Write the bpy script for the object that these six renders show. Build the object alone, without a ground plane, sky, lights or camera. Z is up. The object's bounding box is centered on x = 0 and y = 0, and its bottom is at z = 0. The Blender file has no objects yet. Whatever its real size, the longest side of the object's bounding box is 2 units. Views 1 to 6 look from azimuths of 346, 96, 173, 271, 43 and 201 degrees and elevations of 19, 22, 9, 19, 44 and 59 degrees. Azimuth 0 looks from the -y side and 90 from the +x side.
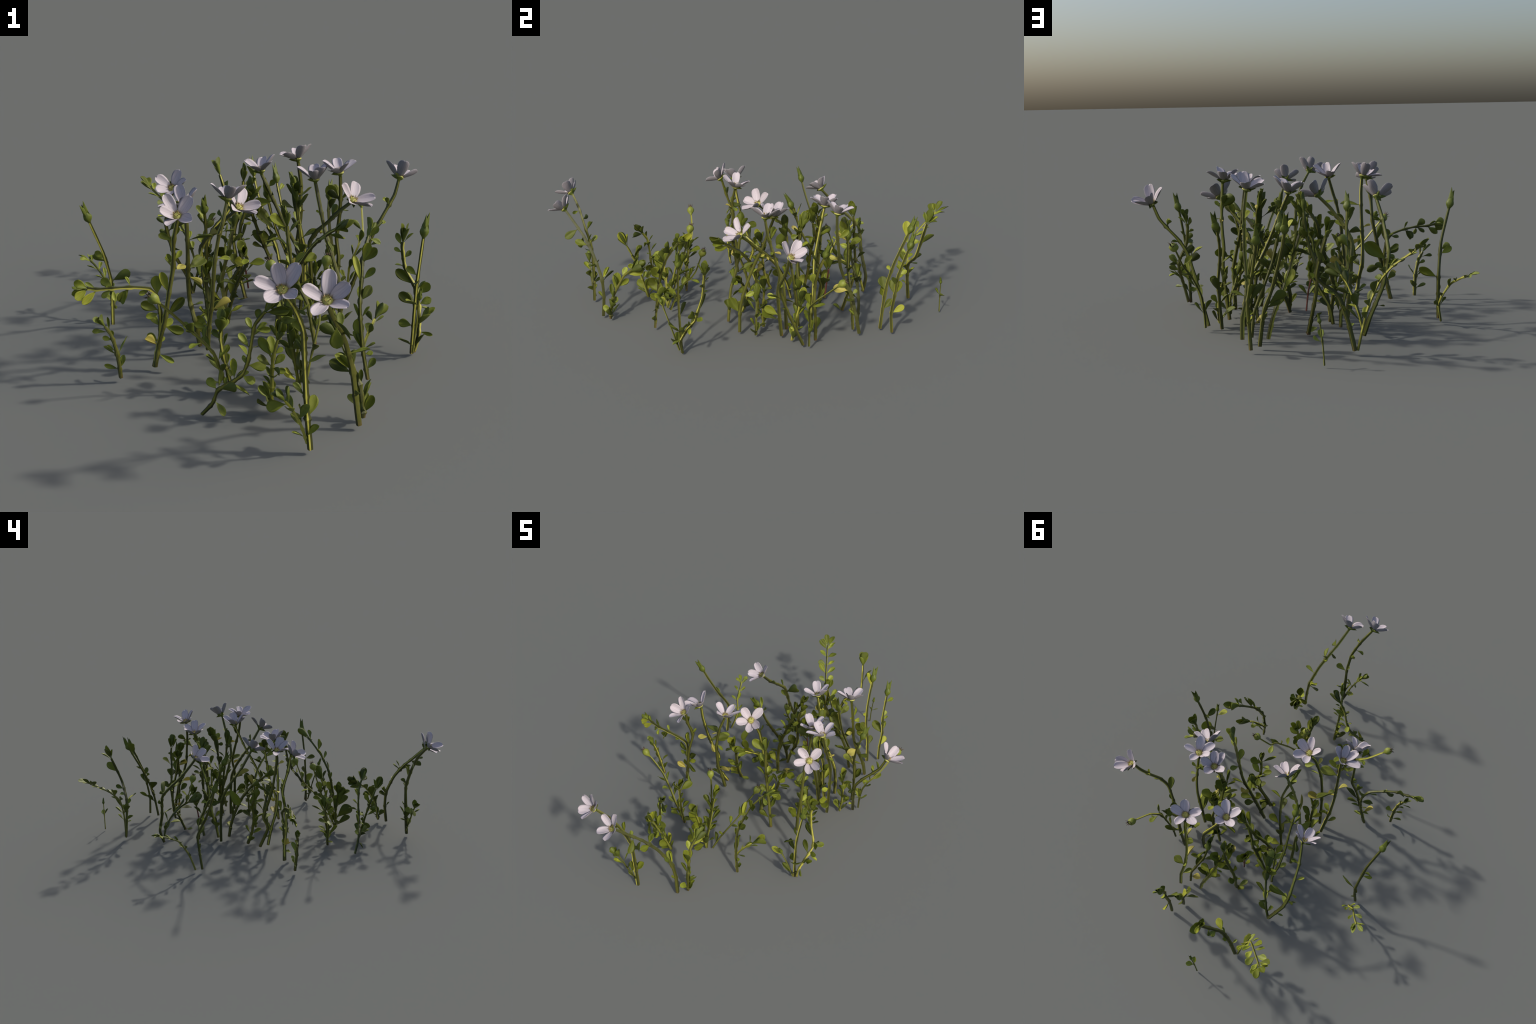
"""A patch of low marsh herb: thick olive stems, opposite spoon leaves, pale five-petalled
flowers, buds and seed pods.  Everything is built from stem spines (control points),
leaf rules (position on stem, heading, pitch, length, width) and node materials."""
import bpy, math, random
from mathutils import Vector, Matrix

random.seed(20)
RNG = random.Random(77)

# ---------------------------------------------------------------- materials
def new_mat(name):
    m = bpy.data.materials.new(name)
    m.use_nodes = True
    nt = m.node_tree
    nt.nodes.clear()
    return m, nt

def node(nt, kind, **kw):
    n = nt.nodes.new(kind)
    for k, v in kw.items():
        setattr(n, k, v)
    return n

def ramp(nt, stops):
    r = node(nt, 'ShaderNodeValToRGB')
    while len(r.color_ramp.elements) < len(stops):
        r.color_ramp.elements.new(0.5)
    for e, (p, c) in zip(r.color_ramp.elements, stops):
        e.position = p
        e.color = (*c, 1)
    return r

def noise(nt, co, scale, detail=3, rough=.55):
    n = node(nt, 'ShaderNodeTexNoise')
    n.inputs['Scale'].default_value = scale
    n.inputs['Detail'].default_value = detail
    n.inputs['Roughness'].default_value = rough
    nt.links.new(co, n.inputs['Vector'])
    return n

def mixc(nt, fac, a, b, mode='MIX'):
    m = node(nt, 'ShaderNodeMix', data_type='RGBA', blend_type=mode)
    for sock, val in ((m.inputs[0], fac), (m.inputs[6], a), (m.inputs[7], b)):
        if hasattr(val, 'links'):
            nt.links.new(val, sock)
        else:
            sock.default_value = val if isinstance(val, (int, float)) else (*val, 1)
    return m.outputs[2]

def leaf_material(name, dark, light, trans, spot, transl=.35, rough=.5, bright=None):
    m, nt = new_mat(name)
    tc = node(nt, 'ShaderNodeTexCoord')
    info = node(nt, 'ShaderNodeObjectInfo')
    n1 = noise(nt, tc.outputs['Object'], 3.2, 4)
    r1 = ramp(nt, [(.3, dark), (.72, light)])
    nt.links.new(n1.outputs['Fac'], r1.inputs[0])
    rr = ramp(nt, [(0, tuple(.7 * q for q in dark)), (.5, light), (.82, spot), (1, bright or spot)])
    nt.links.new(info.outputs['Random'], rr.inputs[0])
    c = mixc(nt, .6, r1.outputs[0], rr.outputs[0])
    # paler midrib stripe along the blade (blade runs along local y, unit long)
    sep = node(nt, 'ShaderNodeSeparateXYZ')
    nt.links.new(tc.outputs['Object'], sep.inputs[0])
    ab = node(nt, 'ShaderNodeMath', operation='ABSOLUTE')
    nt.links.new(sep.outputs['X'], ab.inputs[0])
    rib = ramp(nt, [(.015, (1, 1, 1)), (.06, (0, 0, 0))])
    nt.links.new(ab.outputs[0], rib.inputs[0])
    ribf = node(nt, 'ShaderNodeMath', operation='MULTIPLY')
    nt.links.new(rib.outputs[0], ribf.inputs[0])
    ribf.inputs[1].default_value = .35
    c = mixc(nt, ribf.outputs[0], c, light)
    # small brown specks
    n2 = noise(nt, tc.outputs['Object'], 9, 2)
    r2 = ramp(nt, [(.70, (0, 0, 0)), (.78, (1, 1, 1))])
    nt.links.new(n2.outputs['Fac'], r2.inputs[0])
    sf = node(nt, 'ShaderNodeMath', operation='MULTIPLY')
    nt.links.new(r2.outputs[0], sf.inputs[0])
    sf.inputs[1].default_value = .45
    c = mixc(nt, sf.outputs[0], c, (.07, .06, .015))
    b = node(nt, 'ShaderNodeBsdfPrincipled')
    nt.links.new(c, b.inputs['Base Color'])
    b.inputs['Roughness'].default_value = rough
    b.inputs['Specular IOR Level'].default_value = .3
    n3 = noise(nt, tc.outputs['Object'], 22, 3)
    bp = node(nt, 'ShaderNodeBump')
    bp.inputs['Strength'].default_value = .15
    bp.inputs['Distance'].default_value = .02
    nt.links.new(n3.outputs['Fac'], bp.inputs['Height'])
    nt.links.new(bp.outputs[0], b.inputs['Normal'])
    t = node(nt, 'ShaderNodeBsdfTranslucent')
    tcol = mixc(nt, .5, c, trans)
    nt.links.new(tcol, t.inputs['Color'])
    mx = node(nt, 'ShaderNodeMixShader')
    mx.inputs[0].default_value = transl
    out = node(nt, 'ShaderNodeOutputMaterial')
    nt.links.new(b.outputs[0], mx.inputs[1])
    nt.links.new(t.outputs[0], mx.inputs[2])
    nt.links.new(mx.outputs[0], out.inputs[0])
    return m

def plain_material(name, stops, scale, rough=.55, bump=.2, bscale=60, stretch=(1, 1, 1), end=None, spec=.3, joint=None):
    m, nt = new_mat(name)
    tc = node(nt, 'ShaderNodeTexCoord')
    mp = node(nt, 'ShaderNodeMapping')
    mp.inputs['Scale'].default_value = stretch
    nt.links.new(tc.outputs['Object'], mp.inputs[0])
    n1 = noise(nt, mp.outputs[0], scale, 4)
    r1 = ramp(nt, stops)
    nt.links.new(n1.outputs['Fac'], r1.inputs[0])
    c = r1.outputs[0]
    if end:                      # withered brown foot of the cut stems, broken up by noise
        sep = node(nt, 'ShaderNodeSeparateXYZ')
        nt.links.new(tc.outputs['Object'], sep.inputs[0])
        nz = noise(nt, tc.outputs['Object'], 26, 2)
        ad = node(nt, 'ShaderNodeMath', operation='MULTIPLY_ADD')
        nt.links.new(nz.outputs['Fac'], ad.inputs[0])
        ad.inputs[1].default_value = .09
        nt.links.new(sep.outputs['Z'], ad.inputs[2])
        rz = ramp(nt, [(.045, (1, 1, 1)), (.075, (0, 0, 0))])
        nt.links.new(ad.outputs[0], rz.inputs[0])
        c = mixc(nt, rz.outputs[0], c, end)
    b = node(nt, 'ShaderNodeBsdfPrincipled')
    nt.links.new(c, b.inputs['Base Color'])
    b.inputs['Roughness'].default_value = rough
    b.inputs['Specular IOR Level'].default_value = spec
    n3 = noise(nt, tc.outputs['Object'], bscale, 3)
    bp = node(nt, 'ShaderNodeBump')
    bp.inputs['Strength'].default_value = bump
    bp.inputs['Distance'].default_value = .003
    nt.links.new(n3.outputs['Fac'], bp.inputs['Height'])
    nt.links.new(bp.outputs[0], b.inputs['Normal'])
    out = node(nt, 'ShaderNodeOutputMaterial')
    nt.links.new(b.outputs[0], out.inputs[0])
    return m

def petal_material(name, light, shade):
    m, nt = new_mat(name)
    tc = node(nt, 'ShaderNodeTexCoord')
    sep = node(nt, 'ShaderNodeSeparateXYZ')
    nt.links.new(tc.outputs['Object'], sep.inputs[0])
    # white blade, faint lilac veins, warm yellow claw at the base
    mp = node(nt, 'ShaderNodeMapping')
    mp.inputs['Scale'].default_value = (14, 1.2, 1)
    nt.links.new(tc.outputs['Object'], mp.inputs[0])
    veins = noise(nt, mp.outputs[0], 1.0, 2)
    rv = ramp(nt, [(.35, shade), (.6, light)])
    nt.links.new(veins.outputs['Fac'], rv.inputs[0])
    ry = ramp(nt, [(.10, (.62, .50, .16)), (.24, (1, 1, 1))])
    nt.links.new(sep.outputs['Y'], ry.inputs[0])
    c = mixc(nt, 1.0, rv.outputs[0], ry.outputs[0], 'MULTIPLY')
    info = node(nt, 'ShaderNodeObjectInfo')
    off = node(nt, 'ShaderNodeVectorMath', operation='ADD')
    nt.links.new(tc.outputs['Object'], off.inputs[0])
    sc = node(nt, 'ShaderNodeMath', operation='MULTIPLY')
    sc.inputs[1].default_value = 40
    nt.links.new(info.outputs['Random'], sc.inputs[0])
    nt.links.new(sc.outputs[0], off.inputs[1])
    smudge = noise(nt, off.outputs[0], 4.5, 2)
    rs = ramp(nt, [(.70, (0, 0, 0)), (.80, (1, 1, 1))])
    nt.links.new(smudge.outputs['Fac'], rs.inputs[0])
    sf = node(nt, 'ShaderNodeMath', operation='MULTIPLY')
    nt.links.new(rs.outputs[0], sf.inputs[0])
    sf.inputs[1].default_value = .6
    c = mixc(nt, sf.outputs[0], c, (.12, .11, .13))
    b = node(nt, 'ShaderNodeBsdfPrincipled')
    nt.links.new(c, b.inputs['Base Color'])
    b.inputs['Roughness'].default_value = .6
    b.inputs['Specular IOR Level'].default_value = .2
    out = node(nt, 'ShaderNodeOutputMaterial')
    nt.links.new(b.outputs[0], out.inputs[0])
    return m

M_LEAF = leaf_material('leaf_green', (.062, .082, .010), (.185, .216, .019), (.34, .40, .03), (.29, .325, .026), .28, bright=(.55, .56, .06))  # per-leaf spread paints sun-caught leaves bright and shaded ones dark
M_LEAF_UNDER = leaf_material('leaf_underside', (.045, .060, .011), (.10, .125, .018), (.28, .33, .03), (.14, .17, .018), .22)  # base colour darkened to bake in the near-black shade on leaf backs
M_YELLOW = leaf_material('leaf_yellowed', (.42, .37, .07), (.55, .48, .12), (.55, .48, .12), (.40, .40, .07), .3)
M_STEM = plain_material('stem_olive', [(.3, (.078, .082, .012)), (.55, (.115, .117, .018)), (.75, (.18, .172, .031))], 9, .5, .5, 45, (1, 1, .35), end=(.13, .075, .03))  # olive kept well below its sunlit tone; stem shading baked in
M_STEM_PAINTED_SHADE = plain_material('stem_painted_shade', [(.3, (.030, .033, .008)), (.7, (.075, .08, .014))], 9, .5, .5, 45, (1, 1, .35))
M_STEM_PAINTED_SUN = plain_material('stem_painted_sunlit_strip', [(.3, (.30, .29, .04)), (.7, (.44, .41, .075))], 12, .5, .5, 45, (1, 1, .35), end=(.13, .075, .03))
M_SPRIG = plain_material('sprig_green', [(.3, (.105, .117, .017)), (.7, (.20, .205, .033))], 9, .5, .4, 45, (1, 1, .35))
M_RED = plain_material('stem_red', [(.3, (.10, .03, .025)), (.7, (.2, .075, .05))], 20, .6, .3)
M_BUD = plain_material('bud_green', [(.3, (.055, .078, .010)), (.7, (.135, .162, .018))], 30, .5, .3)
M_CENTRE = plain_material('flower_centre_yellow', [(.3, (.30, .30, .06)), (.7, (.46, .45, .13))], 120, .6, .5, 200)
M_ANTHER = plain_material('anther_brown', [(.3, (.12, .08, .03)), (.7, (.45, .36, .10))], 200, .7, .2)
M_POD = plain_material('pod_green', [(.3, (.12, .15, .02)), (.7, (.24, .26, .04))], 30, .5, .3)
M_WITHER = plain_material('withered_brown', [(.3, (.03, .026, .02)), (.7, (.16, .10, .05))], 120, .8, .4)
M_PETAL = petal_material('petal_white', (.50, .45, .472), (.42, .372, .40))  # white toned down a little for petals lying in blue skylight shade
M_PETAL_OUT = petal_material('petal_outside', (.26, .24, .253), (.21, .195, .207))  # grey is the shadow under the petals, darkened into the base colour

# ---------------------------------------------------------------- mesh helpers
def make_mesh(name, verts, faces, mat, angle=None):
    me = bpy.data.meshes.new(name)
    me.from_pydata([tuple(v) for v in verts], [], faces)
    me.materials.append(mat)
    me.polygons.foreach_set('use_smooth', [True] * len(me.polygons))
    if angle is not None:
        me.set_sharp_from_angle(angle=math.radians(angle))
    me.validate()
    me.update()
    return me

def link(name, me, parent, mw=None, kind=None):
    ob = bpy.data.objects.new(name, me)
    bpy.context.scene.collection.objects.link(ob)
    ob.parent = parent
    if mw is not None:
        ob.matrix_local = mw
    if kind:
        ob['kind'] = kind
    return ob

def blade(name, mat, under, width, lobes, bend, cup, thick, n_len=11, n_wid=6, notch=0.0, twist=0.0, ripple=0.0):
    """Unit-long blade along +y, normal +z.  width(s) gives the half width, bend lifts the tip,
    cup lifts the margins, notch dents the tip.  Closed: two skins and a rim."""
    top, bot = [], []
    for i in range(n_len + 1):
        s = 1 - (1 - i / n_len) ** 1.25      # rings crowd towards the round tip
        w = width(s)
        for j in range(n_wid + 1):
            q = 2 * j / n_wid - 1
            x = q * w
            y = s - notch * math.exp(-(q / .35) ** 2) * max(0, (s - .7) / .3)
            z = bend * (s ** 2) + cup * (q * q) * w * 1.6 + ripple * math.sin(7 * s + 2 * q) * w
            a = twist * s
            x, z = x * math.cos(a) - z * math.sin(a), x * math.sin(a) + z * math.cos(a)
            e = thick * (1 - .75 * abs(q)) * (.5 + .5 * math.sin(math.pi * min(1, s + .05)))
            top.append(Vector((x, y, z + e)))
            bot.append(Vector((x, y, z - e)))
    N = n_wid + 1
    faces = []
    off = len(top)
    for i in range(n_len):
        for j in range(n_wid):
            a, b, c, d = i * N + j, i * N + j + 1, (i + 1) * N + j + 1, (i + 1) * N + j
            faces.append((a, b, c, d))
            faces.append((off + d, off + c, off + b, off + a))
        a, d = i * N, (i + 1) * N
        faces.append((a, d, off + d, off + a))
        b, c = i * N + n_wid, (i + 1) * N + n_wid
        faces.append((c, b, off + b, off + c))
    for j in range(n_wid):
        faces.append((j + 1, j, off + j, off + j + 1))
        k = n_len * N + j
        faces.append((k, k + 1, off + k + 1, off + k))
    me = make_mesh(name, top + bot, faces, mat)
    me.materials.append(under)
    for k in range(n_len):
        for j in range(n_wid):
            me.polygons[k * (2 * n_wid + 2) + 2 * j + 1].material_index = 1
    return me

def spoon(s):           # spoon-shaped leaf: short stalk, widest past the middle, round tip
    if s < .1:
        return .05
    u = (s - .1) / .9
    return max(.05 * (1 - u), .5 * max(0, math.sin(math.pi * u ** 1.55)) ** .56)

def lance(s):           # narrow bract or sepal
    return .012 + .5 * math.sin(math.pi * min(1, s ** .62)) ** 1.15

def petal_w(s):         # claw, then parallel-sided, blunt round end
    grow = .19 + .31 * min(1, s / .5) ** .9
    tip = max(0, 1 - ((s - .70) / .305) ** 2) ** .5 if s > .70 else 1
    return max(.02, grow * tip)

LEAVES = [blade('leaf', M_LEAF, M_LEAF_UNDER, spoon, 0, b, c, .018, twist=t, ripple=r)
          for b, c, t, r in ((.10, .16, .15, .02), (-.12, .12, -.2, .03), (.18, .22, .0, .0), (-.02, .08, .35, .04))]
YLEAVES = [blade('leaf', M_YELLOW, M_YELLOW, spoon, 0, b, c, .018, twist=t) for b, c, t in ((.12, .4, .1), (-.1, .2, -.3))]
BRACTS = [blade('sepal', M_BUD, M_BUD, lance, 0, b, .5, .03, n_len=7, n_wid=4) for b in (.10, .22)]
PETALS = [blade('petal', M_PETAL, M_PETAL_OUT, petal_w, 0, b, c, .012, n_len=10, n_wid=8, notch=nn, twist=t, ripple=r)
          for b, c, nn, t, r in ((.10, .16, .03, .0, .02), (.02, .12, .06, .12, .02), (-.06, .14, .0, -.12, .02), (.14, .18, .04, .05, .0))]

def frame(direction, normal):
    y = Vector(direction).normalized()
    z = Vector(normal) - y * Vector(normal).dot(y)
    if z.length < 1e-4:
        z = y.orthogonal()
    z.normalize()
    x = y.cross(z)
    return Matrix((x, y, z)).transposed().to_4x4()

def place(p, direction, normal, length, width, thick=None):
    return (Matrix.Translation(p) @ frame(direction, normal)
            @ Matrix.Diagonal((width, length, thick or length, 1)))

# ---------------------------------------------------------------- stems
def spine(pts, per=6):
    """Slightly kinked interpolation: nodes stay visible as soft elbows."""
    P = [Vector(p) for p in pts]
    out = []
    n = len(P)
    for i in range(n - 1):
        p0, p1, p2, p3 = P[max(i - 1, 0)], P[i], P[i + 1], P[min(i + 2, n - 1)]
        m1, m2 = (p2 - p0) * .27, (p3 - p1) * .27
        for k in range(per):
            t = k / per
            h1, h2 = 2 * t ** 3 - 3 * t * t + 1, -2 * t ** 3 + 3 * t * t
            h3, h4 = t ** 3 - 2 * t * t + t, t ** 3 - t * t
            out.append(p1 * h1 + p2 * h2 + m1 * h3 + m2 * h4)
    out.append(P[-1])
    return out

class Spine:
    def __init__(self, pts):
        self.p = spine(pts)
        self.len = [0]
        for a, b in zip(self.p, self.p[1:]):
            self.len.append(self.len[-1] + (b - a).length)
        self.total = self.len[-1]
    def at(self, t):
        d = max(0, min(1, t)) * self.total
        for i in range(len(self.p) - 1):
            if self.len[i + 1] >= d:
                f = (d - self.len[i]) / max(1e-6, self.len[i + 1] - self.len[i])
                return self.p[i].lerp(self.p[i + 1], f)
        return self.p[-1]
    def tan(self, t):
        return (self.at(t + .04) - self.at(t - .04)).normalized()

def tube(name, sp, r0, r1, mat, nodes=(), sides=8, phase=0):
    """Ridged stem: irregular polygon section, swollen joints at the leaf nodes."""
    rnd = random.Random(hash((round(sp.p[0].x * 997), round(sp.p[0].y * 991))) & 0xffff)
    sec = [(2 * math.pi * (k + rnd.uniform(-.15, .15)) / sides, (1.14 if k % 2 else .86) * rnd.uniform(.93, 1.07)) for k in range(sides)]
    n = max(14, int(sp.total / .009))
    verts, faces = [], []
    ref = Vector((1, .3, .1))
    for i in range(n + 1):
        t = i / n
        c, d = sp.at(t), sp.tan(t)
        x = (ref - d * ref.dot(d)).normalized()
        ref = x
        y = d.cross(x)
        r = r0 + (r1 - r0) * t
        for nd in nodes:
            r *= 1 + .34 * math.exp(-((t - nd) * sp.total / .006) ** 2)
        r *= 1 + .05 * math.sin(23 * t + phase)
        for a, k in sec:
            verts.append(c + (x * math.cos(a) + y * math.sin(a)) * r * k)
    for i in range(n):
        for k in range(sides):
            a, b = i * sides + k, i * sides + (k + 1) % sides
            faces.append((a, b, b + sides, a + sides))
    faces.append(tuple(range(sides - 1, -1, -1)))
    faces.append(tuple(n * sides + k for k in range(sides)))
    me = make_mesh(name, verts, faces, mat, 32)
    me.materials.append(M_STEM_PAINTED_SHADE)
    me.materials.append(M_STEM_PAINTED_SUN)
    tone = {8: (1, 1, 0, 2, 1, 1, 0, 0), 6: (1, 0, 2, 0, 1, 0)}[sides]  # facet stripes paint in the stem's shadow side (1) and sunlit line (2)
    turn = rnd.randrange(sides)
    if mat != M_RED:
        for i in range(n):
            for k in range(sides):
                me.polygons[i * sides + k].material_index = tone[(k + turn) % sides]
    return me

ROOT = bpy.data.objects.new('flowering_herb_patch', None)
bpy.context.scene.collection.objects.link(ROOT)
ROOT['label'] = 'loose clump of green herb stems with pale lilac-white flowers'
ROOT['category'] = 'wild flowers'

# leaves -----------------------------------------------------------------------------
def add_leaf(stem, sp, t, direction, length, width, normal, yellow=False, r=.007):
    p = sp.at(t)
    d = Vector(direction).normalized()
    tan = sp.tan(t)
    side = d - tan * d.dot(tan)
    if side.length > .05:
        p = p + side.normalized() * r * .6
    me = RNG.choice(YLEAVES if yellow else LEAVES)
    return link('leaf', me, stem, place(p, d, normal, length, width * 1.06, length))

def heading(az, el):
    a, e = math.radians(az), math.radians(el)
    return Vector((math.cos(a) * math.cos(e), math.sin(a) * math.cos(e), math.sin(e)))

def up_normal(d, roll=0):
    d = d.normalized()
    n = Vector((0, 0, 1)) - d * d.z
    if n.length < .2:
        n = d.orthogonal()
    n.normalize()
    return Matrix.Rotation(math.radians(roll), 3, d) @ n

def pairs(stem, sp, t0, t1, gap, length, width, open_deg=48, chance=1.0, az0=0, r=.007, grow=0.0, flat=None):
    """Opposite leaves, each pair turned a quarter round from the one below."""
    n = max(1, int((t1 - t0) * sp.total / gap))
    for i in range(n + 1):
        t = t0 + (t1 - t0) * i / max(1, n)
        tan = sp.tan(t)
        x = (Vector((1, 0, 0)) - tan * tan.x)
        x = x.normalized() if x.length > .1 else tan.orthogonal().normalized()
        y = tan.cross(x)
        for s in (0, 1):
            if RNG.random() > chance:
                continue
            a = math.radians(az0 + 90 * i + 180 * s + RNG.uniform(-22, 22))
            out = x * math.cos(a) + y * math.sin(a)
            o = math.radians(open_deg + RNG.uniform(-16, 18))
            d = tan * math.cos(o) + out * math.sin(o)
            nrm = tan * math.sin(o) - out * math.cos(o)
            nrm = Matrix.Rotation(RNG.uniform(-.35, .35), 3, d) @ nrm
            if flat:             # pressed spray: every blade lies in one plane
                side = tan.cross(Vector(flat)).normalized() * (1 if s else -1)
                d = tan * math.cos(o) + side * math.sin(o)
                nrm = Vector(flat)
            k = RNG.uniform(.78, 1.15) * (1 + grow * (t - .5))
            add_leaf(stem, sp, t, d, length * k, width * k * RNG.uniform(.85, 1.12), nrm, RNG.random() < .02, r)

def leafy_top(stem, sp, length=.06, width=.028, az=0, spread=11, flat=None):
    """Terminal rosette: two near-upright pairs set crosswise, the outer one narrower."""
    tan = sp.tan(1)
    x = (Vector((1, 0, 0)) - tan * tan.x).normalized()
    y = tan.cross(x)
    for t, sc, wd, o0, turn in ((1, 1, 1, spread, 0), (.985, .86, .62, spread + 12, 90)):
        for s in (0, 1):
            a = math.radians(az + turn + 180 * s + RNG.uniform(-10, 10))
            o = math.radians(o0 + RNG.uniform(-4, 6))
            out = x * math.cos(a) + y * math.sin(a)
            nrm = tan * math.sin(o) - out * math.cos(o)
            if flat:
                out = tan.cross(Vector(flat)).normalized() * (1 if s else -1)
                o = o * 2.2
                nrm = Vector(flat)
            d = tan * math.cos(o) + out * math.sin(o)
            add_leaf(stem, sp, t, d, length * sc * RNG.uniform(.9, 1.08), width * wd, nrm, r=.002)

# buds and pods ----------------------------------------------------------------------
def lathe(name, prof, mat, sides=12, lobes=0, amp=0):
    verts, faces = [], []
    for z, r in prof:
        for k in range(sides):
            a = 2 * math.pi * k / sides
            rr = r * (1 + amp * math.cos(lobes * a))
            verts.append((rr * math.cos(a), rr * math.sin(a), z))
    n = len(prof)
    for i in range(n - 1):
        for k in range(sides):
            a, b = i * sides + k, i * sides + (k + 1) % sides
            faces.append((a, b, b + sides, a + sides))
    faces.append(tuple(range(sides - 1, -1, -1)))
    faces.append(tuple((n - 1) * sides + k for k in range(sides)))
    return make_mesh(name, verts, faces, mat)

BUD = lathe('bud', [(-.004, .005), (.002, .008), (.010, .0135), (.019, .0165), (.028, .015), (.038, .010), (.050, .0065), (.064, .0035), (.074, .001)], M_BUD, 12, 3, .14)
POD = lathe('pod', [(-.012, .004), (-.004, .006), (.004, .012), (.014, .0175), (.024, .0185), (.032, .015), (.038, .009), (.040, .004)], M_POD, 14, 4, .05)
TUFT_V, TUFT_F = [], []
for k in range(9):       # withered style remains on a ripe pod
    a = 2 * math.pi * k / 9 + RNG.uniform(-.3, .3)
    b = Vector((math.cos(a) * .006, math.sin(a) * .006, .036))
    e = b + Vector((math.cos(a) * RNG.uniform(.004, .017), math.sin(a) * RNG.uniform(.004, .017), RNG.uniform(.008, .02)))
    s = Vector((-math.sin(a), math.cos(a), 0)) * .0034
    o = Vector((math.cos(a), math.sin(a), .4)) * .0026
    i0 = len(TUFT_V)
    TUFT_V += [b - s, b + s, b + o, e]
    TUFT_F += [(i0, i0 + 1, i0 + 3), (i0 + 1, i0 + 2, i0 + 3), (i0 + 2, i0, i0 + 3), (i0, i0 + 2, i0 + 1)]
TUFT = make_mesh('withered_tuft', TUFT_V, TUFT_F, M_WITHER)

def axis_frame(p, axis, turn=0, scale=1):
    z = Vector(axis).normalized()
    x = Vector((1, 0, 0)) - z * z.x
    x = x.normalized() if x.length > .05 else z.orthogonal().normalized()
    y = z.cross(x)
    R = Matrix((x, y, z)).transposed().to_4x4()
    return Matrix.Translation(p) @ R @ Matrix.Rotation(math.radians(turn), 4, 'Z') @ Matrix.Scale(scale, 4)

def add_bud(p, axis, turn=0, scale=1.0):
    b = link('bud', BUD, ROOT, axis_frame(p, axis, turn, scale))
    for k in range(3):
        a = 2 * math.pi * k / 3
        out = Vector((math.cos(a), math.sin(a), 0))
        d = (Vector((0, 0, 1)) + out * (.06, .02, .1)[k])
        link('sepal', BRACTS[k % 2], b, place(out * .0105 + Vector((0, 0, .003)), d, -out, (.088, .076, .082)[k], .021, .05))
    return b

def add_pod(p, axis, turn=0, scale=1.0):
    b = link('pod', POD, ROOT, axis_frame(p, axis, turn, scale))
    link('withered_tuft', TUFT, b, kind='stuff')
    return b

# flowers ----------------------------------------------------------------------------
CALYX = lathe('flower', [(-.010, .0055), (-.004, .0065), (.001, .0115), (.006, .0165), (.010, .016), (.014, .0125), (.0175, .007), (.0185, .0015)], M_CENTRE, 14, 5, .06)
CALYX.materials.append(M_BUD)
for poly in CALYX.polygons:
    if poly.center.z < .004:
        poly.material_index = 1
SV, SF = [], []
for k in range(10):      # stamens
    a = 2 * math.pi * k / 10 + RNG.uniform(-.2, .2)
    rad = RNG.uniform(.006, .012)
    b = Vector((math.cos(a) * .006, math.sin(a) * .006, .010))
    e = Vector((math.cos(a) * rad, math.sin(a) * rad, RNG.uniform(.020, .029)))
    for q, rr in ((b, .0008), (e - Vector((0, 0, .003)), .0007), (e - Vector((0, 0, .002)), .0019), (e + Vector((0, 0, .0018)), .0015)):
        i0 = len(SV)
        for m in range(4):
            SV.append(q + Vector((math.cos(m * math.pi / 2), math.sin(m * math.pi / 2), 0)) * rr)
        if rr != .0008:
            for m in range(4):
                n2 = (m + 1) % 4
                SF.append((i0 - 4 + m, i0 - 4 + n2, i0 + n2, i0 + m))
    SF.append((i0, i0 + 1, i0 + 2, i0 + 3))
STAMENS = make_mesh('stamens', SV, SF, M_ANTHER)

def flower(p, axis, petals, size=.086, wide=.043):
    """petals: (heading round the axis, opening angle from the axis) in degrees."""
    f = link('flower', CALYX, ROOT, axis_frame(p, axis))
    link('stamens', STAMENS, f, kind='stuff')
    for i, (ph, al) in enumerate(petals):
        a, o = math.radians(ph), math.radians(al)
        out = Vector((math.cos(a), math.sin(a), 0))
        d = Vector((0, 0, 1)) * math.cos(o) + out * math.sin(o)
        nrm = Vector((0, 0, 1)) * math.sin(o) - out * math.cos(o)
        nrm = Matrix.Rotation(RNG.uniform(-.18, .18), 3, d) @ nrm
        k = RNG.uniform(.94, 1.06)
        link('petal', PETALS[(i + int(ph)) % 4], f,
             place(out * .006 + Vector((0, 0, .004)), d, nrm, size * k - .006, wide * RNG.uniform(.9, 1.1), size))
    for i in range(3):
        a = math.radians((petals[i][0] + petals[i + 1][0]) / 2)
        o = math.radians(74)
        out = Vector((math.cos(a), math.sin(a), 0))
        d = Vector((0, 0, 1)) * math.cos(o) + out * math.sin(o)
        link('sepal', BRACTS[i % 2], f, place(out * .007 - Vector((0, 0, .001)), d, Vector((0, 0, 1)), .034, .014, .03))

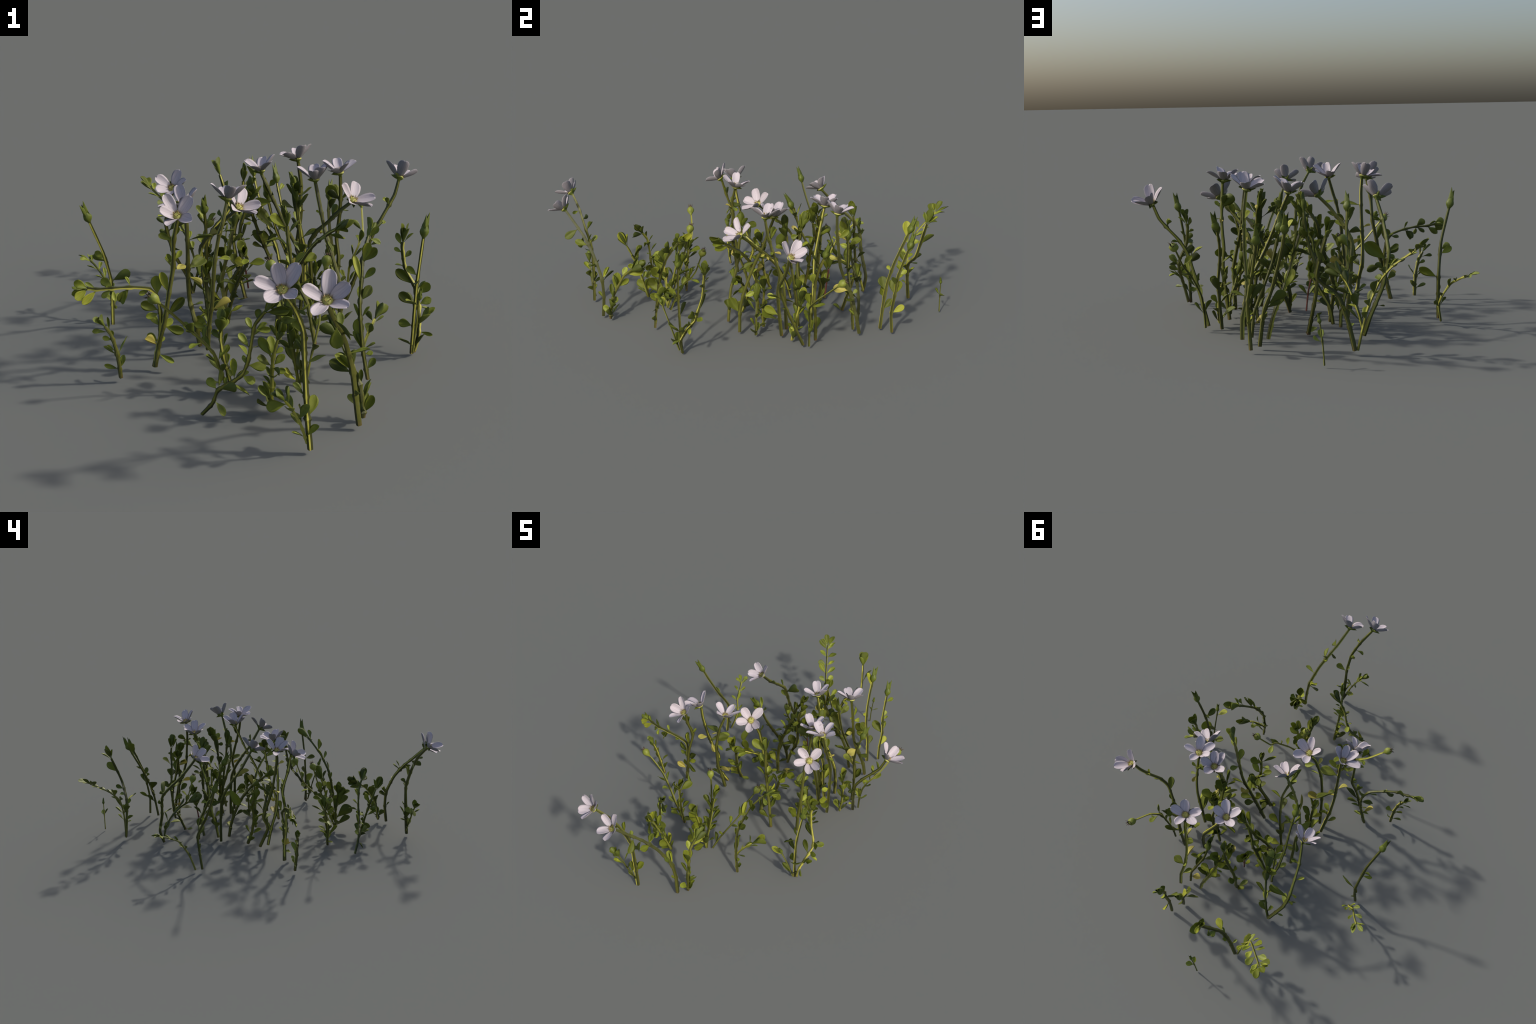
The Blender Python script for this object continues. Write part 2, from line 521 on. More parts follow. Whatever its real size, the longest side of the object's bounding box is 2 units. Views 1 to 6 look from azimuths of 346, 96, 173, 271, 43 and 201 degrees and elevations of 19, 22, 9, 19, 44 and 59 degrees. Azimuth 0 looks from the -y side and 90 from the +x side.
# one plant --------------------------------------------------------------------------
def plant(pts, r=.0085, top=None, leaves=(), auto=None, taper=.78, mat=None, bud_scale=1.0, az=0, top_size=(.078, .034), flat=None):
    """pts: spine control points.  leaves: (position on stem, heading, pitch, length, width, roll[, yellow]).
    auto: rule for opposite pairs (from, to, gap, length, width, opening, chance, turn)."""
    sp = Spine(pts)
    nodes = sorted({round(l[0], 2) for l in leaves})
    if auto:
        t0, t1, gap = auto[:3]
        k = max(1, int((t1 - t0) * sp.total / gap))
        nodes += [t0 + (t1 - t0) * i / k for i in range(k + 1)]
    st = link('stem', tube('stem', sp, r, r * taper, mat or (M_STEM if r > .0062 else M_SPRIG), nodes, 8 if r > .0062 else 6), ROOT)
    if auto:
        t0, t1, gap, L, W, op, ch, turn = auto
        pairs(st, sp, t0, t1, gap, L, W, op, ch, turn, r, flat=flat)
    for lf in leaves:
        t, a, e, L, W, roll = lf[:6]
        d = heading(a, e)
        add_leaf(st, sp, t, d, L, W, up_normal(d, roll), len(lf) > 6, r)
    if top == 'leafy':
        leafy_top(st, sp, *top_size, az=az, flat=flat)
    elif top == 'bud':
        add_bud(sp.at(1), sp.tan(1), az, bud_scale)
    elif top == 'pod':
        add_pod(sp.at(1), sp.tan(1), az, bud_scale)
    return st, sp

# ---------------------------------------------------------------- the patch
plant([(-0.090, -0.823, 0.013), (-0.097, -0.814, 0.141), (-0.101, -0.808, 0.301), (-0.113, -0.835, 0.411), (-0.147, -0.863, 0.495), (-0.189, -0.901, 0.559)], r=0.0085,
      leaves=[(0.76, 163, 2, 0.048, 0.022, -67), (0.66, 134, 50, 0.047, 0.019, -53), (0.48, -9, 21, 0.062, 0.028, 19), (0.3, 140, 39, 0.051, 0.018, -16), (0.18, 39, 58, 0.069, 0.032, 29), (0.84, -67, -15, 0.034, 0.016, -71), (0.66, 123, 40, 0.05, 0.023, -25), (0.54, 126, 43, 0.047, 0.021, 62), (0.17, -179, 67, 0.058, 0.035, 15)])
flower((-0.191, -0.905, 0.563), (-0.39, -0.62, 0.68), [(33, 63), (83, 55), (157, 59), (221, 53), (300, 55)])
plant([(0.101, -0.729, 0.014), (0.092, -0.718, 0.113), (0.079, -0.722, 0.208), (0.042, -0.761, 0.318), (-0.000, -0.808, 0.397), (-0.032, -0.853, 0.450), (-0.065, -0.906, 0.514)], r=0.0085,
      leaves=[(0.73, -110, -66, 0.065, 0.039, 0), (0.31, 148, 26, 0.077, 0.035, -62), (0.33, 144, 31, 0.067, 0.031, -18), (0.66, 73, 68, 0.052, 0.024, -2), (0.46, -19, 7, 0.062, 0.019, 19), (0.81, -61, -28, 0.077, 0.036, -68), (0.64, -82, 26, 0.066, 0.031, -68), (0.33, 141, 55, 0.057, 0.02, 50), (0.17, -102, 48, 0.035, 0.016, -16), (0.65, 103, 35, 0.051, 0.024, 8)])
flower((-0.066, -0.910, 0.518), (-0.18, -0.67, 0.72), [(16, 60), (73, 56), (150, 65), (223, 56), (309, 52)])
plant([(0.329, 0.181, 0.016), (0.341, 0.176, 0.120), (0.351, 0.174, 0.248), (0.346, 0.186, 0.325), (0.350, 0.173, 0.391), (0.350, 0.156, 0.455), (0.346, 0.139, 0.528), (0.341, 0.130, 0.595)], r=0.008,
      leaves=[(0.34, -96, 25, 0.05, 0.023, -63), (0.19, -101, 31, 0.075, 0.037, -61), (0.15, -74, 29, 0.091, 0.045, 7), (0.74, 74, -22, 0.036, 0.017, -22, 1), (0.83, 146, 45, 0.071, 0.043, -69), (0.83, -179, 41, 0.058, 0.029, 83), (0.83, -9, 48, 0.036, 0.016, -82), (0.75, -1, -17, 0.03, 0.014, 7), (0.84, 117, 47, 0.059, 0.027, 8)])
flower((0.340, 0.130, 0.601), (-0.14, 0.04, 0.99), [(6, 61), (77, 52), (161, 52), (227, 61), (286, 48)])
plant([(-0.172, 0.242, 0.015), (-0.182, 0.240, 0.144), (-0.192, 0.231, 0.263), (-0.202, 0.204, 0.332), (-0.183, 0.162, 0.391), (-0.152, 0.121, 0.436), (-0.125, 0.094, 0.477), (-0.085, 0.065, 0.519)], r=0.0085,
      leaves=[(0.8, -23, 21, 0.042, 0.019, -21), (0.69, -38, 25, 0.053, 0.021, -15), (0.43, 100, -16, 0.059, 0.027, -68), (0.7, -77, 31, 0.087, 0.017, 20, 1), (0.59, -122, -55, 0.114, 0.046, 51)])
flower((-0.083, 0.061, 0.523), (0.41, -0.59, 0.70), [(74, 68), (155, 66), (218, 66), (292, 54), (351, 54)])
plant([(0.257, 0.199, 0.014), (0.247, 0.197, 0.143), (0.237, 0.188, 0.262), (0.227, 0.161, 0.331), (0.246, 0.119, 0.390), (0.277, 0.078, 0.435), (0.304, 0.051, 0.476), (0.344, 0.022, 0.518)], r=0.0085,
      leaves=[(0.86, 96, 1, 0.025, 0.012, 69), (0.68, 61, -54, 0.022, 0.01, 50, 1), (0.63, 78, -35, 0.042, 0.013, 18, 1), (0.83, -18, 67, 0.053, 0.024, -75)])
flower((0.346, 0.018, 0.522), (0.41, -0.59, 0.70), [(74, 68), (155, 66), (218, 66), (292, 54), (351, 54)])
plant([(0.288, -0.022, 0.016), (0.291, -0.015, 0.118), (0.294, 0.005, 0.208), (0.282, 0.035, 0.288), (0.267, 0.069, 0.366), (0.261, 0.104, 0.434), (0.250, 0.159, 0.569)], r=0.0085,
      leaves=[(0.67, 104, 20, 0.028, 0.013, 67, 1), (0.17, -119, 53, 0.082, 0.045, -47), (0.32, 104, 17, 0.053, 0.025, 65), (0.8, 149, 38, 0.019, 0.009, -70), (0.62, -92, -37, 0.059, 0.027, -29), (0.16, -179, 32, 0.064, 0.03, -32), (0.53, 79, 33, 0.035, 0.016, 34)])
flower((0.250, 0.159, 0.575), (0.02, 0.07, 1.00), [(11, 50), (74, 60), (154, 59), (245, 60), (280, 48)])
plant([(0.271, 0.320, 0.016), (0.275, 0.320, 0.107), (0.256, 0.331, 0.200), (0.184, 0.338, 0.342), (0.139, 0.361, 0.455), (0.097, 0.386, 0.563)], r=0.0085,
      leaves=[(0.9, 1, 48, 0.036, 0.022, 68), (0.84, 141, 58, 0.056, 0.02, -62), (0.8, 167, -3, 0.081, 0.037, -74), (0.62, 157, 25, 0.071, 0.021, -72), (0.93, 80, 39, 0.027, 0.012, -68), (0.84, -103, 36, 0.031, 0.014, -65), (0.16, -123, -18, 0.041, 0.019, -42)])
flower((0.096, 0.387, 0.569), (-0.10, 0.22, 0.97), [(59, 53), (138, 55), (223, 66), (291, 61), (351, 54)])
plant([(0.307, 0.544, 0.016), (0.303, 0.532, 0.100), (0.281, 0.512, 0.194), (0.279, 0.480, 0.277), (0.282, 0.461, 0.346), (0.282, 0.455, 0.423), (0.281, 0.449, 0.502), (0.271, 0.450, 0.584)], r=0.0085,
      leaves=[(0.82, -103, 33, 0.02, 0.009, -65), (0.82, 106, 36, 0.06, 0.028, 64), (0.78, 82, -21, 0.038, 0.023, 67), (0.64, -99, 24, 0.046, 0.021, -66, 1), (0.37, -94, 11, 0.072, 0.04, -66, 1), (0.33, 110, 38, 0.031, 0.017, 59), (0.29, -17, 22, 0.062, 0.037, -16), (0.15, -136, 5, 0.052, 0.024, 25)])
flower((0.270, 0.451, 0.590), (-0.13, 0.22, 0.97), [(74, 49), (152, 60), (210, 68), (288, 54), (357, 53)])
plant([(0.424, 0.286, 0.016), (0.470, 0.224, 0.207), (0.501, 0.199, 0.314), (0.537, 0.205, 0.374), (0.575, 0.224, 0.419), (0.613, 0.240, 0.468), (0.634, 0.253, 0.522)], r=0.008,
      leaves=[(0.49, -73, 30, 0.07, 0.032, 9), (0.66, 23, 8, 0.032, 0.015, 59), (0.37, -36, 29, 0.037, 0.017, -3), (0.82, 142, 45, 0.033, 0.015, -13), (0.29, 40, -3, 0.041, 0.019, -29), (0.81, -154, 76, 0.034, 0.016, 63), (0.15, -105, 33, 0.029, 0.009, -17)])
flower((0.637, 0.256, 0.527), (0.43, 0.43, 0.79), [(39, 50), (118, 42), (179, 54), (260, 58), (360, 55)])
plant([(-0.173, 0.566, 0.016), (-0.193, 0.584, 0.092), (-0.249, 0.561, 0.208), (-0.277, 0.548, 0.336), (-0.281, 0.439, 0.447), (-0.270, 0.369, 0.532)], r=0.008,
      leaves=[(0.37, -76, 24, 0.057, 0.026, 2), (0.22, 180, -8, 0.035, 0.012, 6), (0.84, -3, 10, 0.037, 0.017, -24), (0.7, -150, 6, 0.042, 0.015, 7), (0.45, -178, 39, 0.053, 0.024, -36), (0.52, -19, 38, 0.109, 0.05, -79), (0.47, 176, 48, 0.048, 0.022, 76), (0.58, 172, 38, 0.044, 0.02, 79), (0.83, -16, 25, 0.033, 0.015, -83)])
flower((-0.272, 0.366, 0.537), (-0.25, -0.58, 0.78), [(44, 60), (140, 54), (203, 51), (263, 47), (344, 54)])
plant([(-0.235, -0.025, 0.016), (-0.230, -0.046, 0.119), (-0.221, -0.076, 0.224), (-0.208, -0.085, 0.375), (-0.187, -0.081, 0.476), (-0.174, -0.082, 0.515), (-0.151, -0.062, 0.586)], r=0.008,
      leaves=[(0.31, -1, 10, 0.073, 0.036, -28, 1), (0.8, -99, 29, 0.038, 0.018, 13, 1), (0.82, 22, -3, 0.056, 0.026, -31), (0.65, -12, 2, 0.051, 0.015, 20), (0.16, 161, 20, 0.052, 0.024, -66), (0.17, 148, 42, 0.056, 0.026, -59)])
flower((-0.150, -0.061, 0.592), (0.18, 0.20, 0.96), [(37, 53), (96, 56), (187, 52), (265, 59), (331, 55)])
plant([(-0.256, 0.020, 0.016), (-0.278, -0.025, 0.133), (-0.290, -0.001, 0.207), (-0.298, -0.030, 0.295), (-0.299, -0.056, 0.394), (-0.301, -0.076, 0.519), (-0.305, -0.076, 0.582)], r=0.0085,
      leaves=[(0.8, -3, 11, 0.091, 0.045, -29), (0.6, 11, 2, 0.023, 0.02, -30), (0.32, -43, 25, 0.052, 0.024, -15), (0.23, 6, 5, 0.042, 0.008, -9), (0.13, -147, 10, 0.051, 0.02, 8), (0.63, -137, 6, 0.054, 0.025, -48, 1), (0.55, -22, -46, 0.055, 0.025, 15, 1), (0.6, 48, 2, 0.098, 0.045, 48)])
flower((-0.307, -0.077, 0.588), (-0.34, -0.15, 0.93), [(79, 56), (177, 63), (231, 50), (292, 51), (347, 61)])
plant([(-0.447, -0.115, 0.016), (-0.430, -0.115, 0.097), (-0.405, -0.125, 0.191), (-0.384, -0.121, 0.289), (-0.361, -0.107, 0.385), (-0.359, -0.136, 0.491), (-0.344, -0.152, 0.571)], r=0.008,
      leaves=[(0.87, 28, 64, 0.042, 0.019, 49), (0.85, 161, 31, 0.049, 0.022, -70), (0.68, 137, 60, 0.04, 0.018, -51), (0.71, 10, 45, 0.041, 0.019, 64), (0.5, 120, 66, 0.076, 0.03, -36), (0.35, 9, 40, 0.09, 0.032, 62), (0.28, -17, -17, 0.071, 0.033, 66), (0.09, -24, -30, 0.065, 0.02, 61), (0.15, -161, 30, 0.063, 0.029, -38, 1), (0.66, 148, 49, 0.042, 0.013, -7)])
flower((-0.345, -0.156, 0.576), (-0.16, -0.59, 0.79), [(32, 59), (115, 56), (182, 47), (235, 54), (306, 54)])
plant([(0.373, 0.341, 0.014), (0.380, 0.345, 0.119), (0.384, 0.341, 0.217), (0.375, 0.348, 0.302), (0.377, 0.369, 0.376), (0.386, 0.392, 0.429)], r=0.007, top='bud',
      auto=(0.12, 0.9, 0.09, 0.062, 0.03, 48, 0.6, 0))
plant([(0.266, 0.515, 0.016), (0.255, 0.511, 0.112), (0.222, 0.504, 0.195), (0.184, 0.495, 0.288), (0.164, 0.496, 0.362), (0.151, 0.498, 0.427)], r=0.0065, top='bud',
      auto=(0.12, 0.9, 0.09, 0.062, 0.03, 48, 0.45, 0),
      leaves=[(0.67, 169, 42, 0.123, 0.056, -30), (0.94, 73, 35, 0.067, 0.033, 38), (1, -136, 64, 0.09, 0.036, -40), (1, 89, -3, 0.031, 0.015, 69)])
plant([(0.033, 0.461, 0.007), (0.012, 0.518, 0.163), (0.005, 0.530, 0.246), (0.014, 0.528, 0.313), (0.040, 0.524, 0.395), (0.052, 0.527, 0.468), (0.053, 0.523, 0.506)], r=0.0075, top='leafy',
      auto=(0.12, 0.94, 0.062, 0.068, 0.034, 46, 0.45, 0),
      leaves=[(0, -130, 10, 0.055, 0.025, 22), (0.52, 41, -6, 0.032, 0.026, -24), (0.53, -165, -5, 0.023, 0.009, 24)])
plant([(0.204, 0.534, 0.012), (0.182, 0.544, 0.107), (0.143, 0.537, 0.204), (0.113, 0.520, 0.278), (0.089, 0.503, 0.345), (0.061, 0.488, 0.430)], r=0.0075, top='leafy',
      auto=(0.12, 0.94, 0.062, 0.068, 0.034, 46, 0.45, 0),
      leaves=[(0.5, -26, 22, 0.064, 0.032, -14), (0.63, 178, -14, 0.033, 0.008, 7), (0.77, -7, 16, 0.032, 0.019, -20), (0.91, -118, 16, 0.068, 0.037, 22, 1), (0.46, -167, 64, 0.091, 0.042, 67)])
plant([(0.164, -0.091, 0.011), (0.142, -0.073, 0.168), (0.116, -0.052, 0.233), (0.094, -0.034, 0.312), (0.088, -0.028, 0.376), (0.084, -0.019, 0.429), (0.083, -0.016, 0.463)], r=0.0075, top='leafy',
      auto=(0.12, 0.94, 0.062, 0.068, 0.034, 46, 0.45, 0),
      leaves=[(0.99, -171, 33, 0.086, 0.043, -37), (0.84, 165, 43, 0.055, 0.022, -22), (0.43, 41, -2, 0.046, 0.021, 45), (0.46, -179, 35, 0.055, 0.03, -31), (0.65, 107, 43, 0.056, 0.025, 19)])
plant([(0.049, 0.045, 0.006), (0.119, 0.050, 0.241), (0.152, 0.040, 0.297), (0.172, 0.026, 0.335), (0.198, -0.007, 0.385), (0.235, -0.058, 0.436), (0.250, -0.075, 0.450)], r=0.0075, top='leafy',
      auto=(0.12, 0.94, 0.062, 0.068, 0.034, 46, 0.45, 0),
      leaves=[(0.77, 33, -4, 0.046, 0.025, -31), (0.82, -83, 31, 0.062, 0.031, 9), (0.3, 24, 1, 0.054, 0.032, -29), (0.11, -92, 27, 0.051, 0.026, 12)])
plant([(-0.106, 0.199, 0.015), (-0.097, 0.185, 0.089), (-0.087, 0.165, 0.148), (-0.068, 0.123, 0.234), (-0.054, 0.053, 0.314), (-0.075, -0.009, 0.365)], r=0.0075, top='leafy',
      auto=(0.12, 0.94, 0.062, 0.068, 0.034, 46, 0.95, 0))
plant([(-0.093, 0.261, 0.006), (-0.099, 0.272, 0.080), (-0.104, 0.293, 0.168), (-0.066, 0.310, 0.289), (-0.039, 0.338, 0.381), (-0.024, 0.357, 0.444), (0.014, 0.349, 0.502)], r=0.0075, top='leafy',
      auto=(0.12, 0.94, 0.062, 0.068, 0.034, 46, 0.95, 0))
plant([(-0.117, 0.371, 0.006), (-0.119, 0.368, 0.057), (-0.132, 0.362, 0.111), (-0.147, 0.343, 0.167), (-0.160, 0.304, 0.253), (-0.166, 0.258, 0.355), (-0.173, 0.231, 0.442), (-0.177, 0.219, 0.472)], r=0.007, top='bud',
      auto=(0.12, 0.9, 0.09, 0.062, 0.03, 48, 0.45, 0),
      leaves=[(0.28, -133, 12, 0.047, 0.023, 22), (0.58, -176, -8, 0.033, 0.015, 25), (0.5, 49, -13, 0.044, 0.026, -23), (0.91, 131, 61, 0.072, 0.014, 15)])
plant([(0.042, -0.038, 0.006), (0.040, -0.009, 0.070), (0.051, -0.005, 0.122), (0.104, -0.023, 0.186)], r=0.008, top='leafy',
      auto=(0.12, 0.94, 0.062, 0.068, 0.034, 46, 0.95, 0))
plant([(0.258, 0.247, 0.016), (0.238, 0.259, 0.133), (0.238, 0.260, 0.268), (0.225, 0.257, 0.327), (0.216, 0.264, 0.399), (0.211, 0.276, 0.486), (0.207, 0.282, 0.507)], r=0.007, top='leafy',
      auto=(0.12, 0.94, 0.062, 0.068, 0.034, 46, 0.45, 0),
      leaves=[(0.97, -99, 32, 0.043, 0.017, -66, 1), (0.93, -81, -12, 0.038, 0.023, -69), (1, 126, 57, 0.079, 0.027, 52), (0.75, 165, 69, 0.132, 0.026, 18)])
plant([(0.131, -0.685, 0.013), (0.127, -0.667, 0.113), (0.110, -0.637, 0.176), (0.094, -0.603, 0.229), (0.089, -0.558, 0.259)], r=0.007, top='leafy',
      auto=(0.2, 0.95, 0.075, 0.065, 0.033, 45, 0.5, 30),
      leaves=[(0.05, 20, 53, 0.064, 0.029, 41), (0.08, 44, 61, 0.058, 0.017, 7), (0.27, 16, 51, 0.056, 0.017, 14), (0.37, 68, 64, 0.049, 0.015, 1), (0.07, -114, 55, 0.056, 0.028, -44), (0.07, 130, 44, 0.068, 0.021, 17), (0.24, 136, 49, 0.049, 0.029, 52), (0.39, -169, 67, 0.067, 0.024, 1), (0.51, 162, 64, 0.091, 0.042, 31), (0.6, 118, 28, 0.061, 0.028, 64), (0.77, 142, 56, 0.054, 0.025, 14), (0.86, 105, 3, 0.083, 0.033, 68), (1, 117, 31, 0.056, 0.028, 65)])
plant([(-0.134, -0.545, 0.010), (-0.137, -0.573, 0.118), (-0.141, -0.604, 0.221), (-0.133, -0.634, 0.298)], r=0.006, top='leafy',
      auto=(0.05, 0.92, 0.038, 0.062, 0.031, 50, 0.35, 0),
      leaves=[(0.15, 138, 43, 0.059, 0.024, -52), (0.02, 106, 59, 0.043, 0.013, -27), (0.41, 118, 57, 0.048, 0.012, -12), (0.57, -19, -6, 0.039, 0.02, 64), (0.75, 90, 66, 0.065, 0.029, -13), (0.74, 133, 51, 0.075, 0.03, -50), (0.79, 1, 33, 0.033, 0.016, 61), (0.07, -95, 37, 0.057, 0.017, -18), (0.13, -111, 54, 0.07, 0.042, -49), (0.1, 153, 62, 0.076, 0.027, 36), (0.34, 142, 57, 0.042, 0.017, 46), (0.61, -75, -2, 0.043, 0.026, -68), (0.71, 129, 48, 0.046, 0.014, 17)])
plant([(-0.356, -0.503, 0.010), (-0.322, -0.520, 0.054), (-0.305, -0.528, 0.102), (-0.262, -0.533, 0.123), (-0.225, -0.535, 0.148), (-0.206, -0.534, 0.187), (-0.195, -0.532, 0.234), (-0.180, -0.535, 0.313), (-0.150, -0.550, 0.360)], r=0.0062, top='leafy',
      auto=(0.1, 0.95, 0.07, 0.06, 0.028, 50, 0.5, 30),
      leaves=[(0.25, 138, 46, 0.047, 0.028, -50), (0.16, -47, -47, 0.059, 0.021, 14), (0.32, 52, 62, 0.024, 0.011, 23), (0.4, 80, 65, 0.067, 0.023, -3), (0.37, -32, -31, 0.068, 0.024, 17), (0.55, 108, 62, 0.03, 0.014, -28), (0.55, -18, -7, 0.061, 0.031, 64), (0.46, -28, -26, 0.047, 0.028, 60), (0.68, 135, 50, 0.058, 0.023, -51), (0.59, 144, 39, 0.019, 0.008, -57), (0.68, -7, 16, 0.036, 0.007, 19), (0.82, 123, 59, 0.045, 0.02, -42), (0.83, -15, -1, 0.052, 0.021, 67), (0.91, 48, 65, 0.035, 0.021, 25), (1, -15, 4, 0.075, 0.03, 68)])
plant([(-0.216, -0.360, 0.006), (-0.245, -0.359, 0.045), (-0.265, -0.361, 0.107), (-0.280, -0.362, 0.154), (-0.321, -0.349, 0.206), (-0.376, -0.337, 0.267), (-0.434, -0.344, 0.333), (-0.456, -0.348, 0.355)], r=0.0055, top='pod',
      auto=(0.1, 0.6, 0.042, 0.062, 0.022, 50, 0.95, 0))
plant([(0.243, -0.439, 0.016), (0.229, -0.426, 0.118), (0.225, -0.408, 0.228), (0.228, -0.393, 0.291), (0.250, -0.353, 0.376), (0.262, -0.325, 0.418), (0.292, -0.286, 0.466), (0.305, -0.272, 0.479)], r=0.0065, top='leafy',
      leaves=[(0.21, 125, 53, 0.071, 0.018, -15), (0.26, 100, 64, 0.082, 0.037, -28), (0.42, 125, 55, 0.056, 0.011, -15), (0.43, 0, 42, 0.046, 0.011, 18), (0.53, 68, 69, 0.057, 0.023, 1), (0.54, 8, 53, 0.062, 0.031, 54), (0.66, 105, 67, 0.095, 0.024, -34), (0.68, -3, 42, 0.058, 0.023, 63), (0.8, 27, 66, 0.068, 0.031, 39), (0.8, -3, 44, 0.065, 0.032, 64), (0.95, 41, 71, 0.063, 0.013, 8), (0.98, -29, -19, 0.043, 0.02, 20), (0.99, -4, 45, 0.046, 0.021, 65), (0.18, -17, 11, 0.029, 0.017, 65), (0.07, 11, 49, 0.047, 0.023, 50)])
plant([(0.226, -0.423, 0.117), (0.246, -0.406, 0.154), (0.277, -0.385, 0.194), (0.292, -0.370, 0.207)], r=0.005, top='leafy',
      auto=(0.1, 0.9, 0.04, 0.052, 0.024, 45, 1, 0))
plant([(-0.576, -0.165, 0.015), (-0.580, -0.172, 0.077), (-0.586, -0.176, 0.130), (-0.600, -0.178, 0.187), (-0.619, -0.179, 0.221)], r=0.007, top='leafy',
      leaves=[(0.17, 166, 19, 0.052, 0.016, -64), (0.17, 80, 65, 0.032, 0.019, 5), (0.17, 45, 60, 0.049, 0.02, 35), (0.45, 163, 26, 0.051, 0.013, -18), (0.5, 157, 36, 0.037, 0.007, -18), (0.44, 29, 53, 0.071, 0.014, 15), (0.74, 101, 66, 0.028, 0.014, -14), (0.72, 166, 22, 0.034, 0.017, -65), (0.89, 101, 67, 0.048, 0.01, -5), (0.89, 173, 7, 0.053, 0.011, -19)], top_size=(0.05, 0.022))
plant([(-0.451, -0.110, 0.015), (-0.425, -0.112, 0.118), (-0.416, -0.111, 0.214), (-0.424, -0.103, 0.282), (-0.453, -0.120, 0.319), (-0.514, -0.137, 0.337), (-0.576, -0.151, 0.346), (-0.631, -0.150, 0.348), (-0.665, -0.149, 0.355)], r=0.0065, top='leafy',
      leaves=[(0.84, 160, 37, 0.049, 0.03, -65), (0.72, 149, 50, 0.038, 0.013, -17), (0.73, -166, -41, 0.059, 0.03, -61), (0.75, -143, -60, 0.056, 0.026, -13), (0.85, -170, -33, 0.043, 0.02, -65), (0.84, -86, -69, 0.039, 0.018, 9), (0.94, -168, -35, 0.068, 0.027, -64), (0.95, 164, 31, 0.039, 0.014, -67), (1, 168, 25, 0.049, 0.029, -68), (1, -169, -33, 0.052, 0.031, -65), (1, -178, -12, 0.055, 0.025, -69), (0.58, 180, -17, 0.04, 0.018, -68), (0.5, 81, 70, 0.07, 0.039, 1), (0.38, 177, -10, 0.049, 0.023, -67), (0.4, 163, 25, 0.069, 0.035, -66), (0.29, 141, 52, 0.05, 0.025, -52), (0.18, 155, 36, 0.047, 0.028, -61), (0.17, 16, 44, 0.028, 0.013, 57), (0.27, 8, 35, 0.055, 0.025, 62)], top_size=(0.05, 0.026))
plant([(0.479, -0.269, 0.006), (0.484, -0.268, 0.126), (0.493, -0.264, 0.265), (0.506, -0.257, 0.354), (0.521, -0.247, 0.444)], r=0.0065, top='bud',
      leaves=[(0.68, 140, 38, 0.049, 0.023, -65), (0.43, 141, 35, 0.069, 0.035, -64), (0.25, 151, 13, 0.052, 0.031, -67), (0.63, -118, 21, 0.065, 0.03, 28), (0.25, -43, 33, 0.078, 0.055, -10)])
plant([(0.490, -0.263, 0.009), (0.505, -0.268, 0.073), (0.524, -0.225, 0.149), (0.532, -0.187, 0.192), (0.525, -0.172, 0.235), (0.496, -0.151, 0.297), (0.487, -0.141, 0.375), (0.490, -0.138, 0.396)], r=0.0065, top='leafy',
      leaves=[(0.52, -7, 40, 0.059, 0.035, 63), (0.55, 2, 51, 0.048, 0.022, -33), (0.43, -15, 25, 0.048, 0.029, 66), (0.26, 13, 57, 0.069, 0.017, 47), (0.31, -10, 34, 0.066, 0.02, 63), (0.19, -31, -12, 0.048, 0.014, 66), (0.61, 141, 38, 0.084, 0.034, -65), (0.79, 152, 13, 0.032, 0.015, -20), (0.86, -5, 45, 0.036, 0.018, 64), (0.91, 147, 29, 0.033, 0.015, -69), (0.97, 120, 62, 0.05, 0.02, -50), (1, -4, 48, 0.048, 0.022, -27), (0.53, 41, 2, 0.052, 0.026, 42), (0.4, 146, 41, 0.074, 0.026, -10), (0.41, 3, -27, 0.05, 0.015, 10)])
plant([(0.375, 0.231, 0.015), (0.380, 0.242, 0.070), (0.373, 0.261, 0.146), (0.361, 0.275, 0.194)], r=0.006, top='leafy',
      auto=(0.05, 0.92, 0.035, 0.056, 0.028, 50, 0.95, 0))
plant([(0.439, 0.314, 0.016), (0.443, 0.317, 0.083), (0.454, 0.324, 0.156), (0.490, 0.325, 0.233), (0.525, 0.364, 0.287), (0.549, 0.440, 0.352), (0.555, 0.460, 0.368)], r=0.005, top='pod',
      auto=(0.15, 0.7, 0.05, 0.06, 0.022, 40, 0.9, 0))
plant([(-0.547, 0.326, 0.016), (-0.541, 0.339, 0.120), (-0.541, 0.344, 0.208), (-0.566, 0.289, 0.331), (-0.598, 0.258, 0.429), (-0.613, 0.247, 0.474)], r=0.007, top='bud',
      leaves=[(0.62, 161, 37, 0.043, 0.026, -67), (0.58, 168, 34, 0.054, 0.027, 80), (0.37, -21, 26, 0.086, 0.034, -79), (0.22, -119, 76, 0.043, 0.017, 12), (0.17, 5, -60, 0.024, 0.011, -66)])
plant([(-0.547, 0.362, 0.011), (-0.530, 0.390, 0.082), (-0.536, 0.414, 0.128), (-0.562, 0.444, 0.183), (-0.586, 0.498, 0.214), (-0.605, 0.530, 0.229)], r=0.005, top='leafy',
      auto=(0.25, 0.95, 0.045, 0.045, 0.016, 30, 0.95, 0), flat=(.32, -.19, .93), top_size=(0.05, 0.02))
plant([(-0.090, 0.794, 0.016), (-0.066, 0.787, 0.124), (-0.028, 0.788, 0.227), (0.055, 0.820, 0.301), (0.040, 0.855, 0.408), (0.030, 0.870, 0.453)], r=0.008, top='leafy',
      leaves=[(0.81, 81, 45, 0.078, 0.039, -64), (0.58, 89, 27, 0.047, 0.023, -68), (0.43, -50, 22, 0.066, 0.033, -4), (0.5, 58, -10, 0.035, 0.028, -19), (0.18, -123, 10, 0.031, 0.014, 18), (0.3, 58, 60, 0.041, 0.019, -45), (0.37, -45, 58, 0.04, 0.018, 49)])
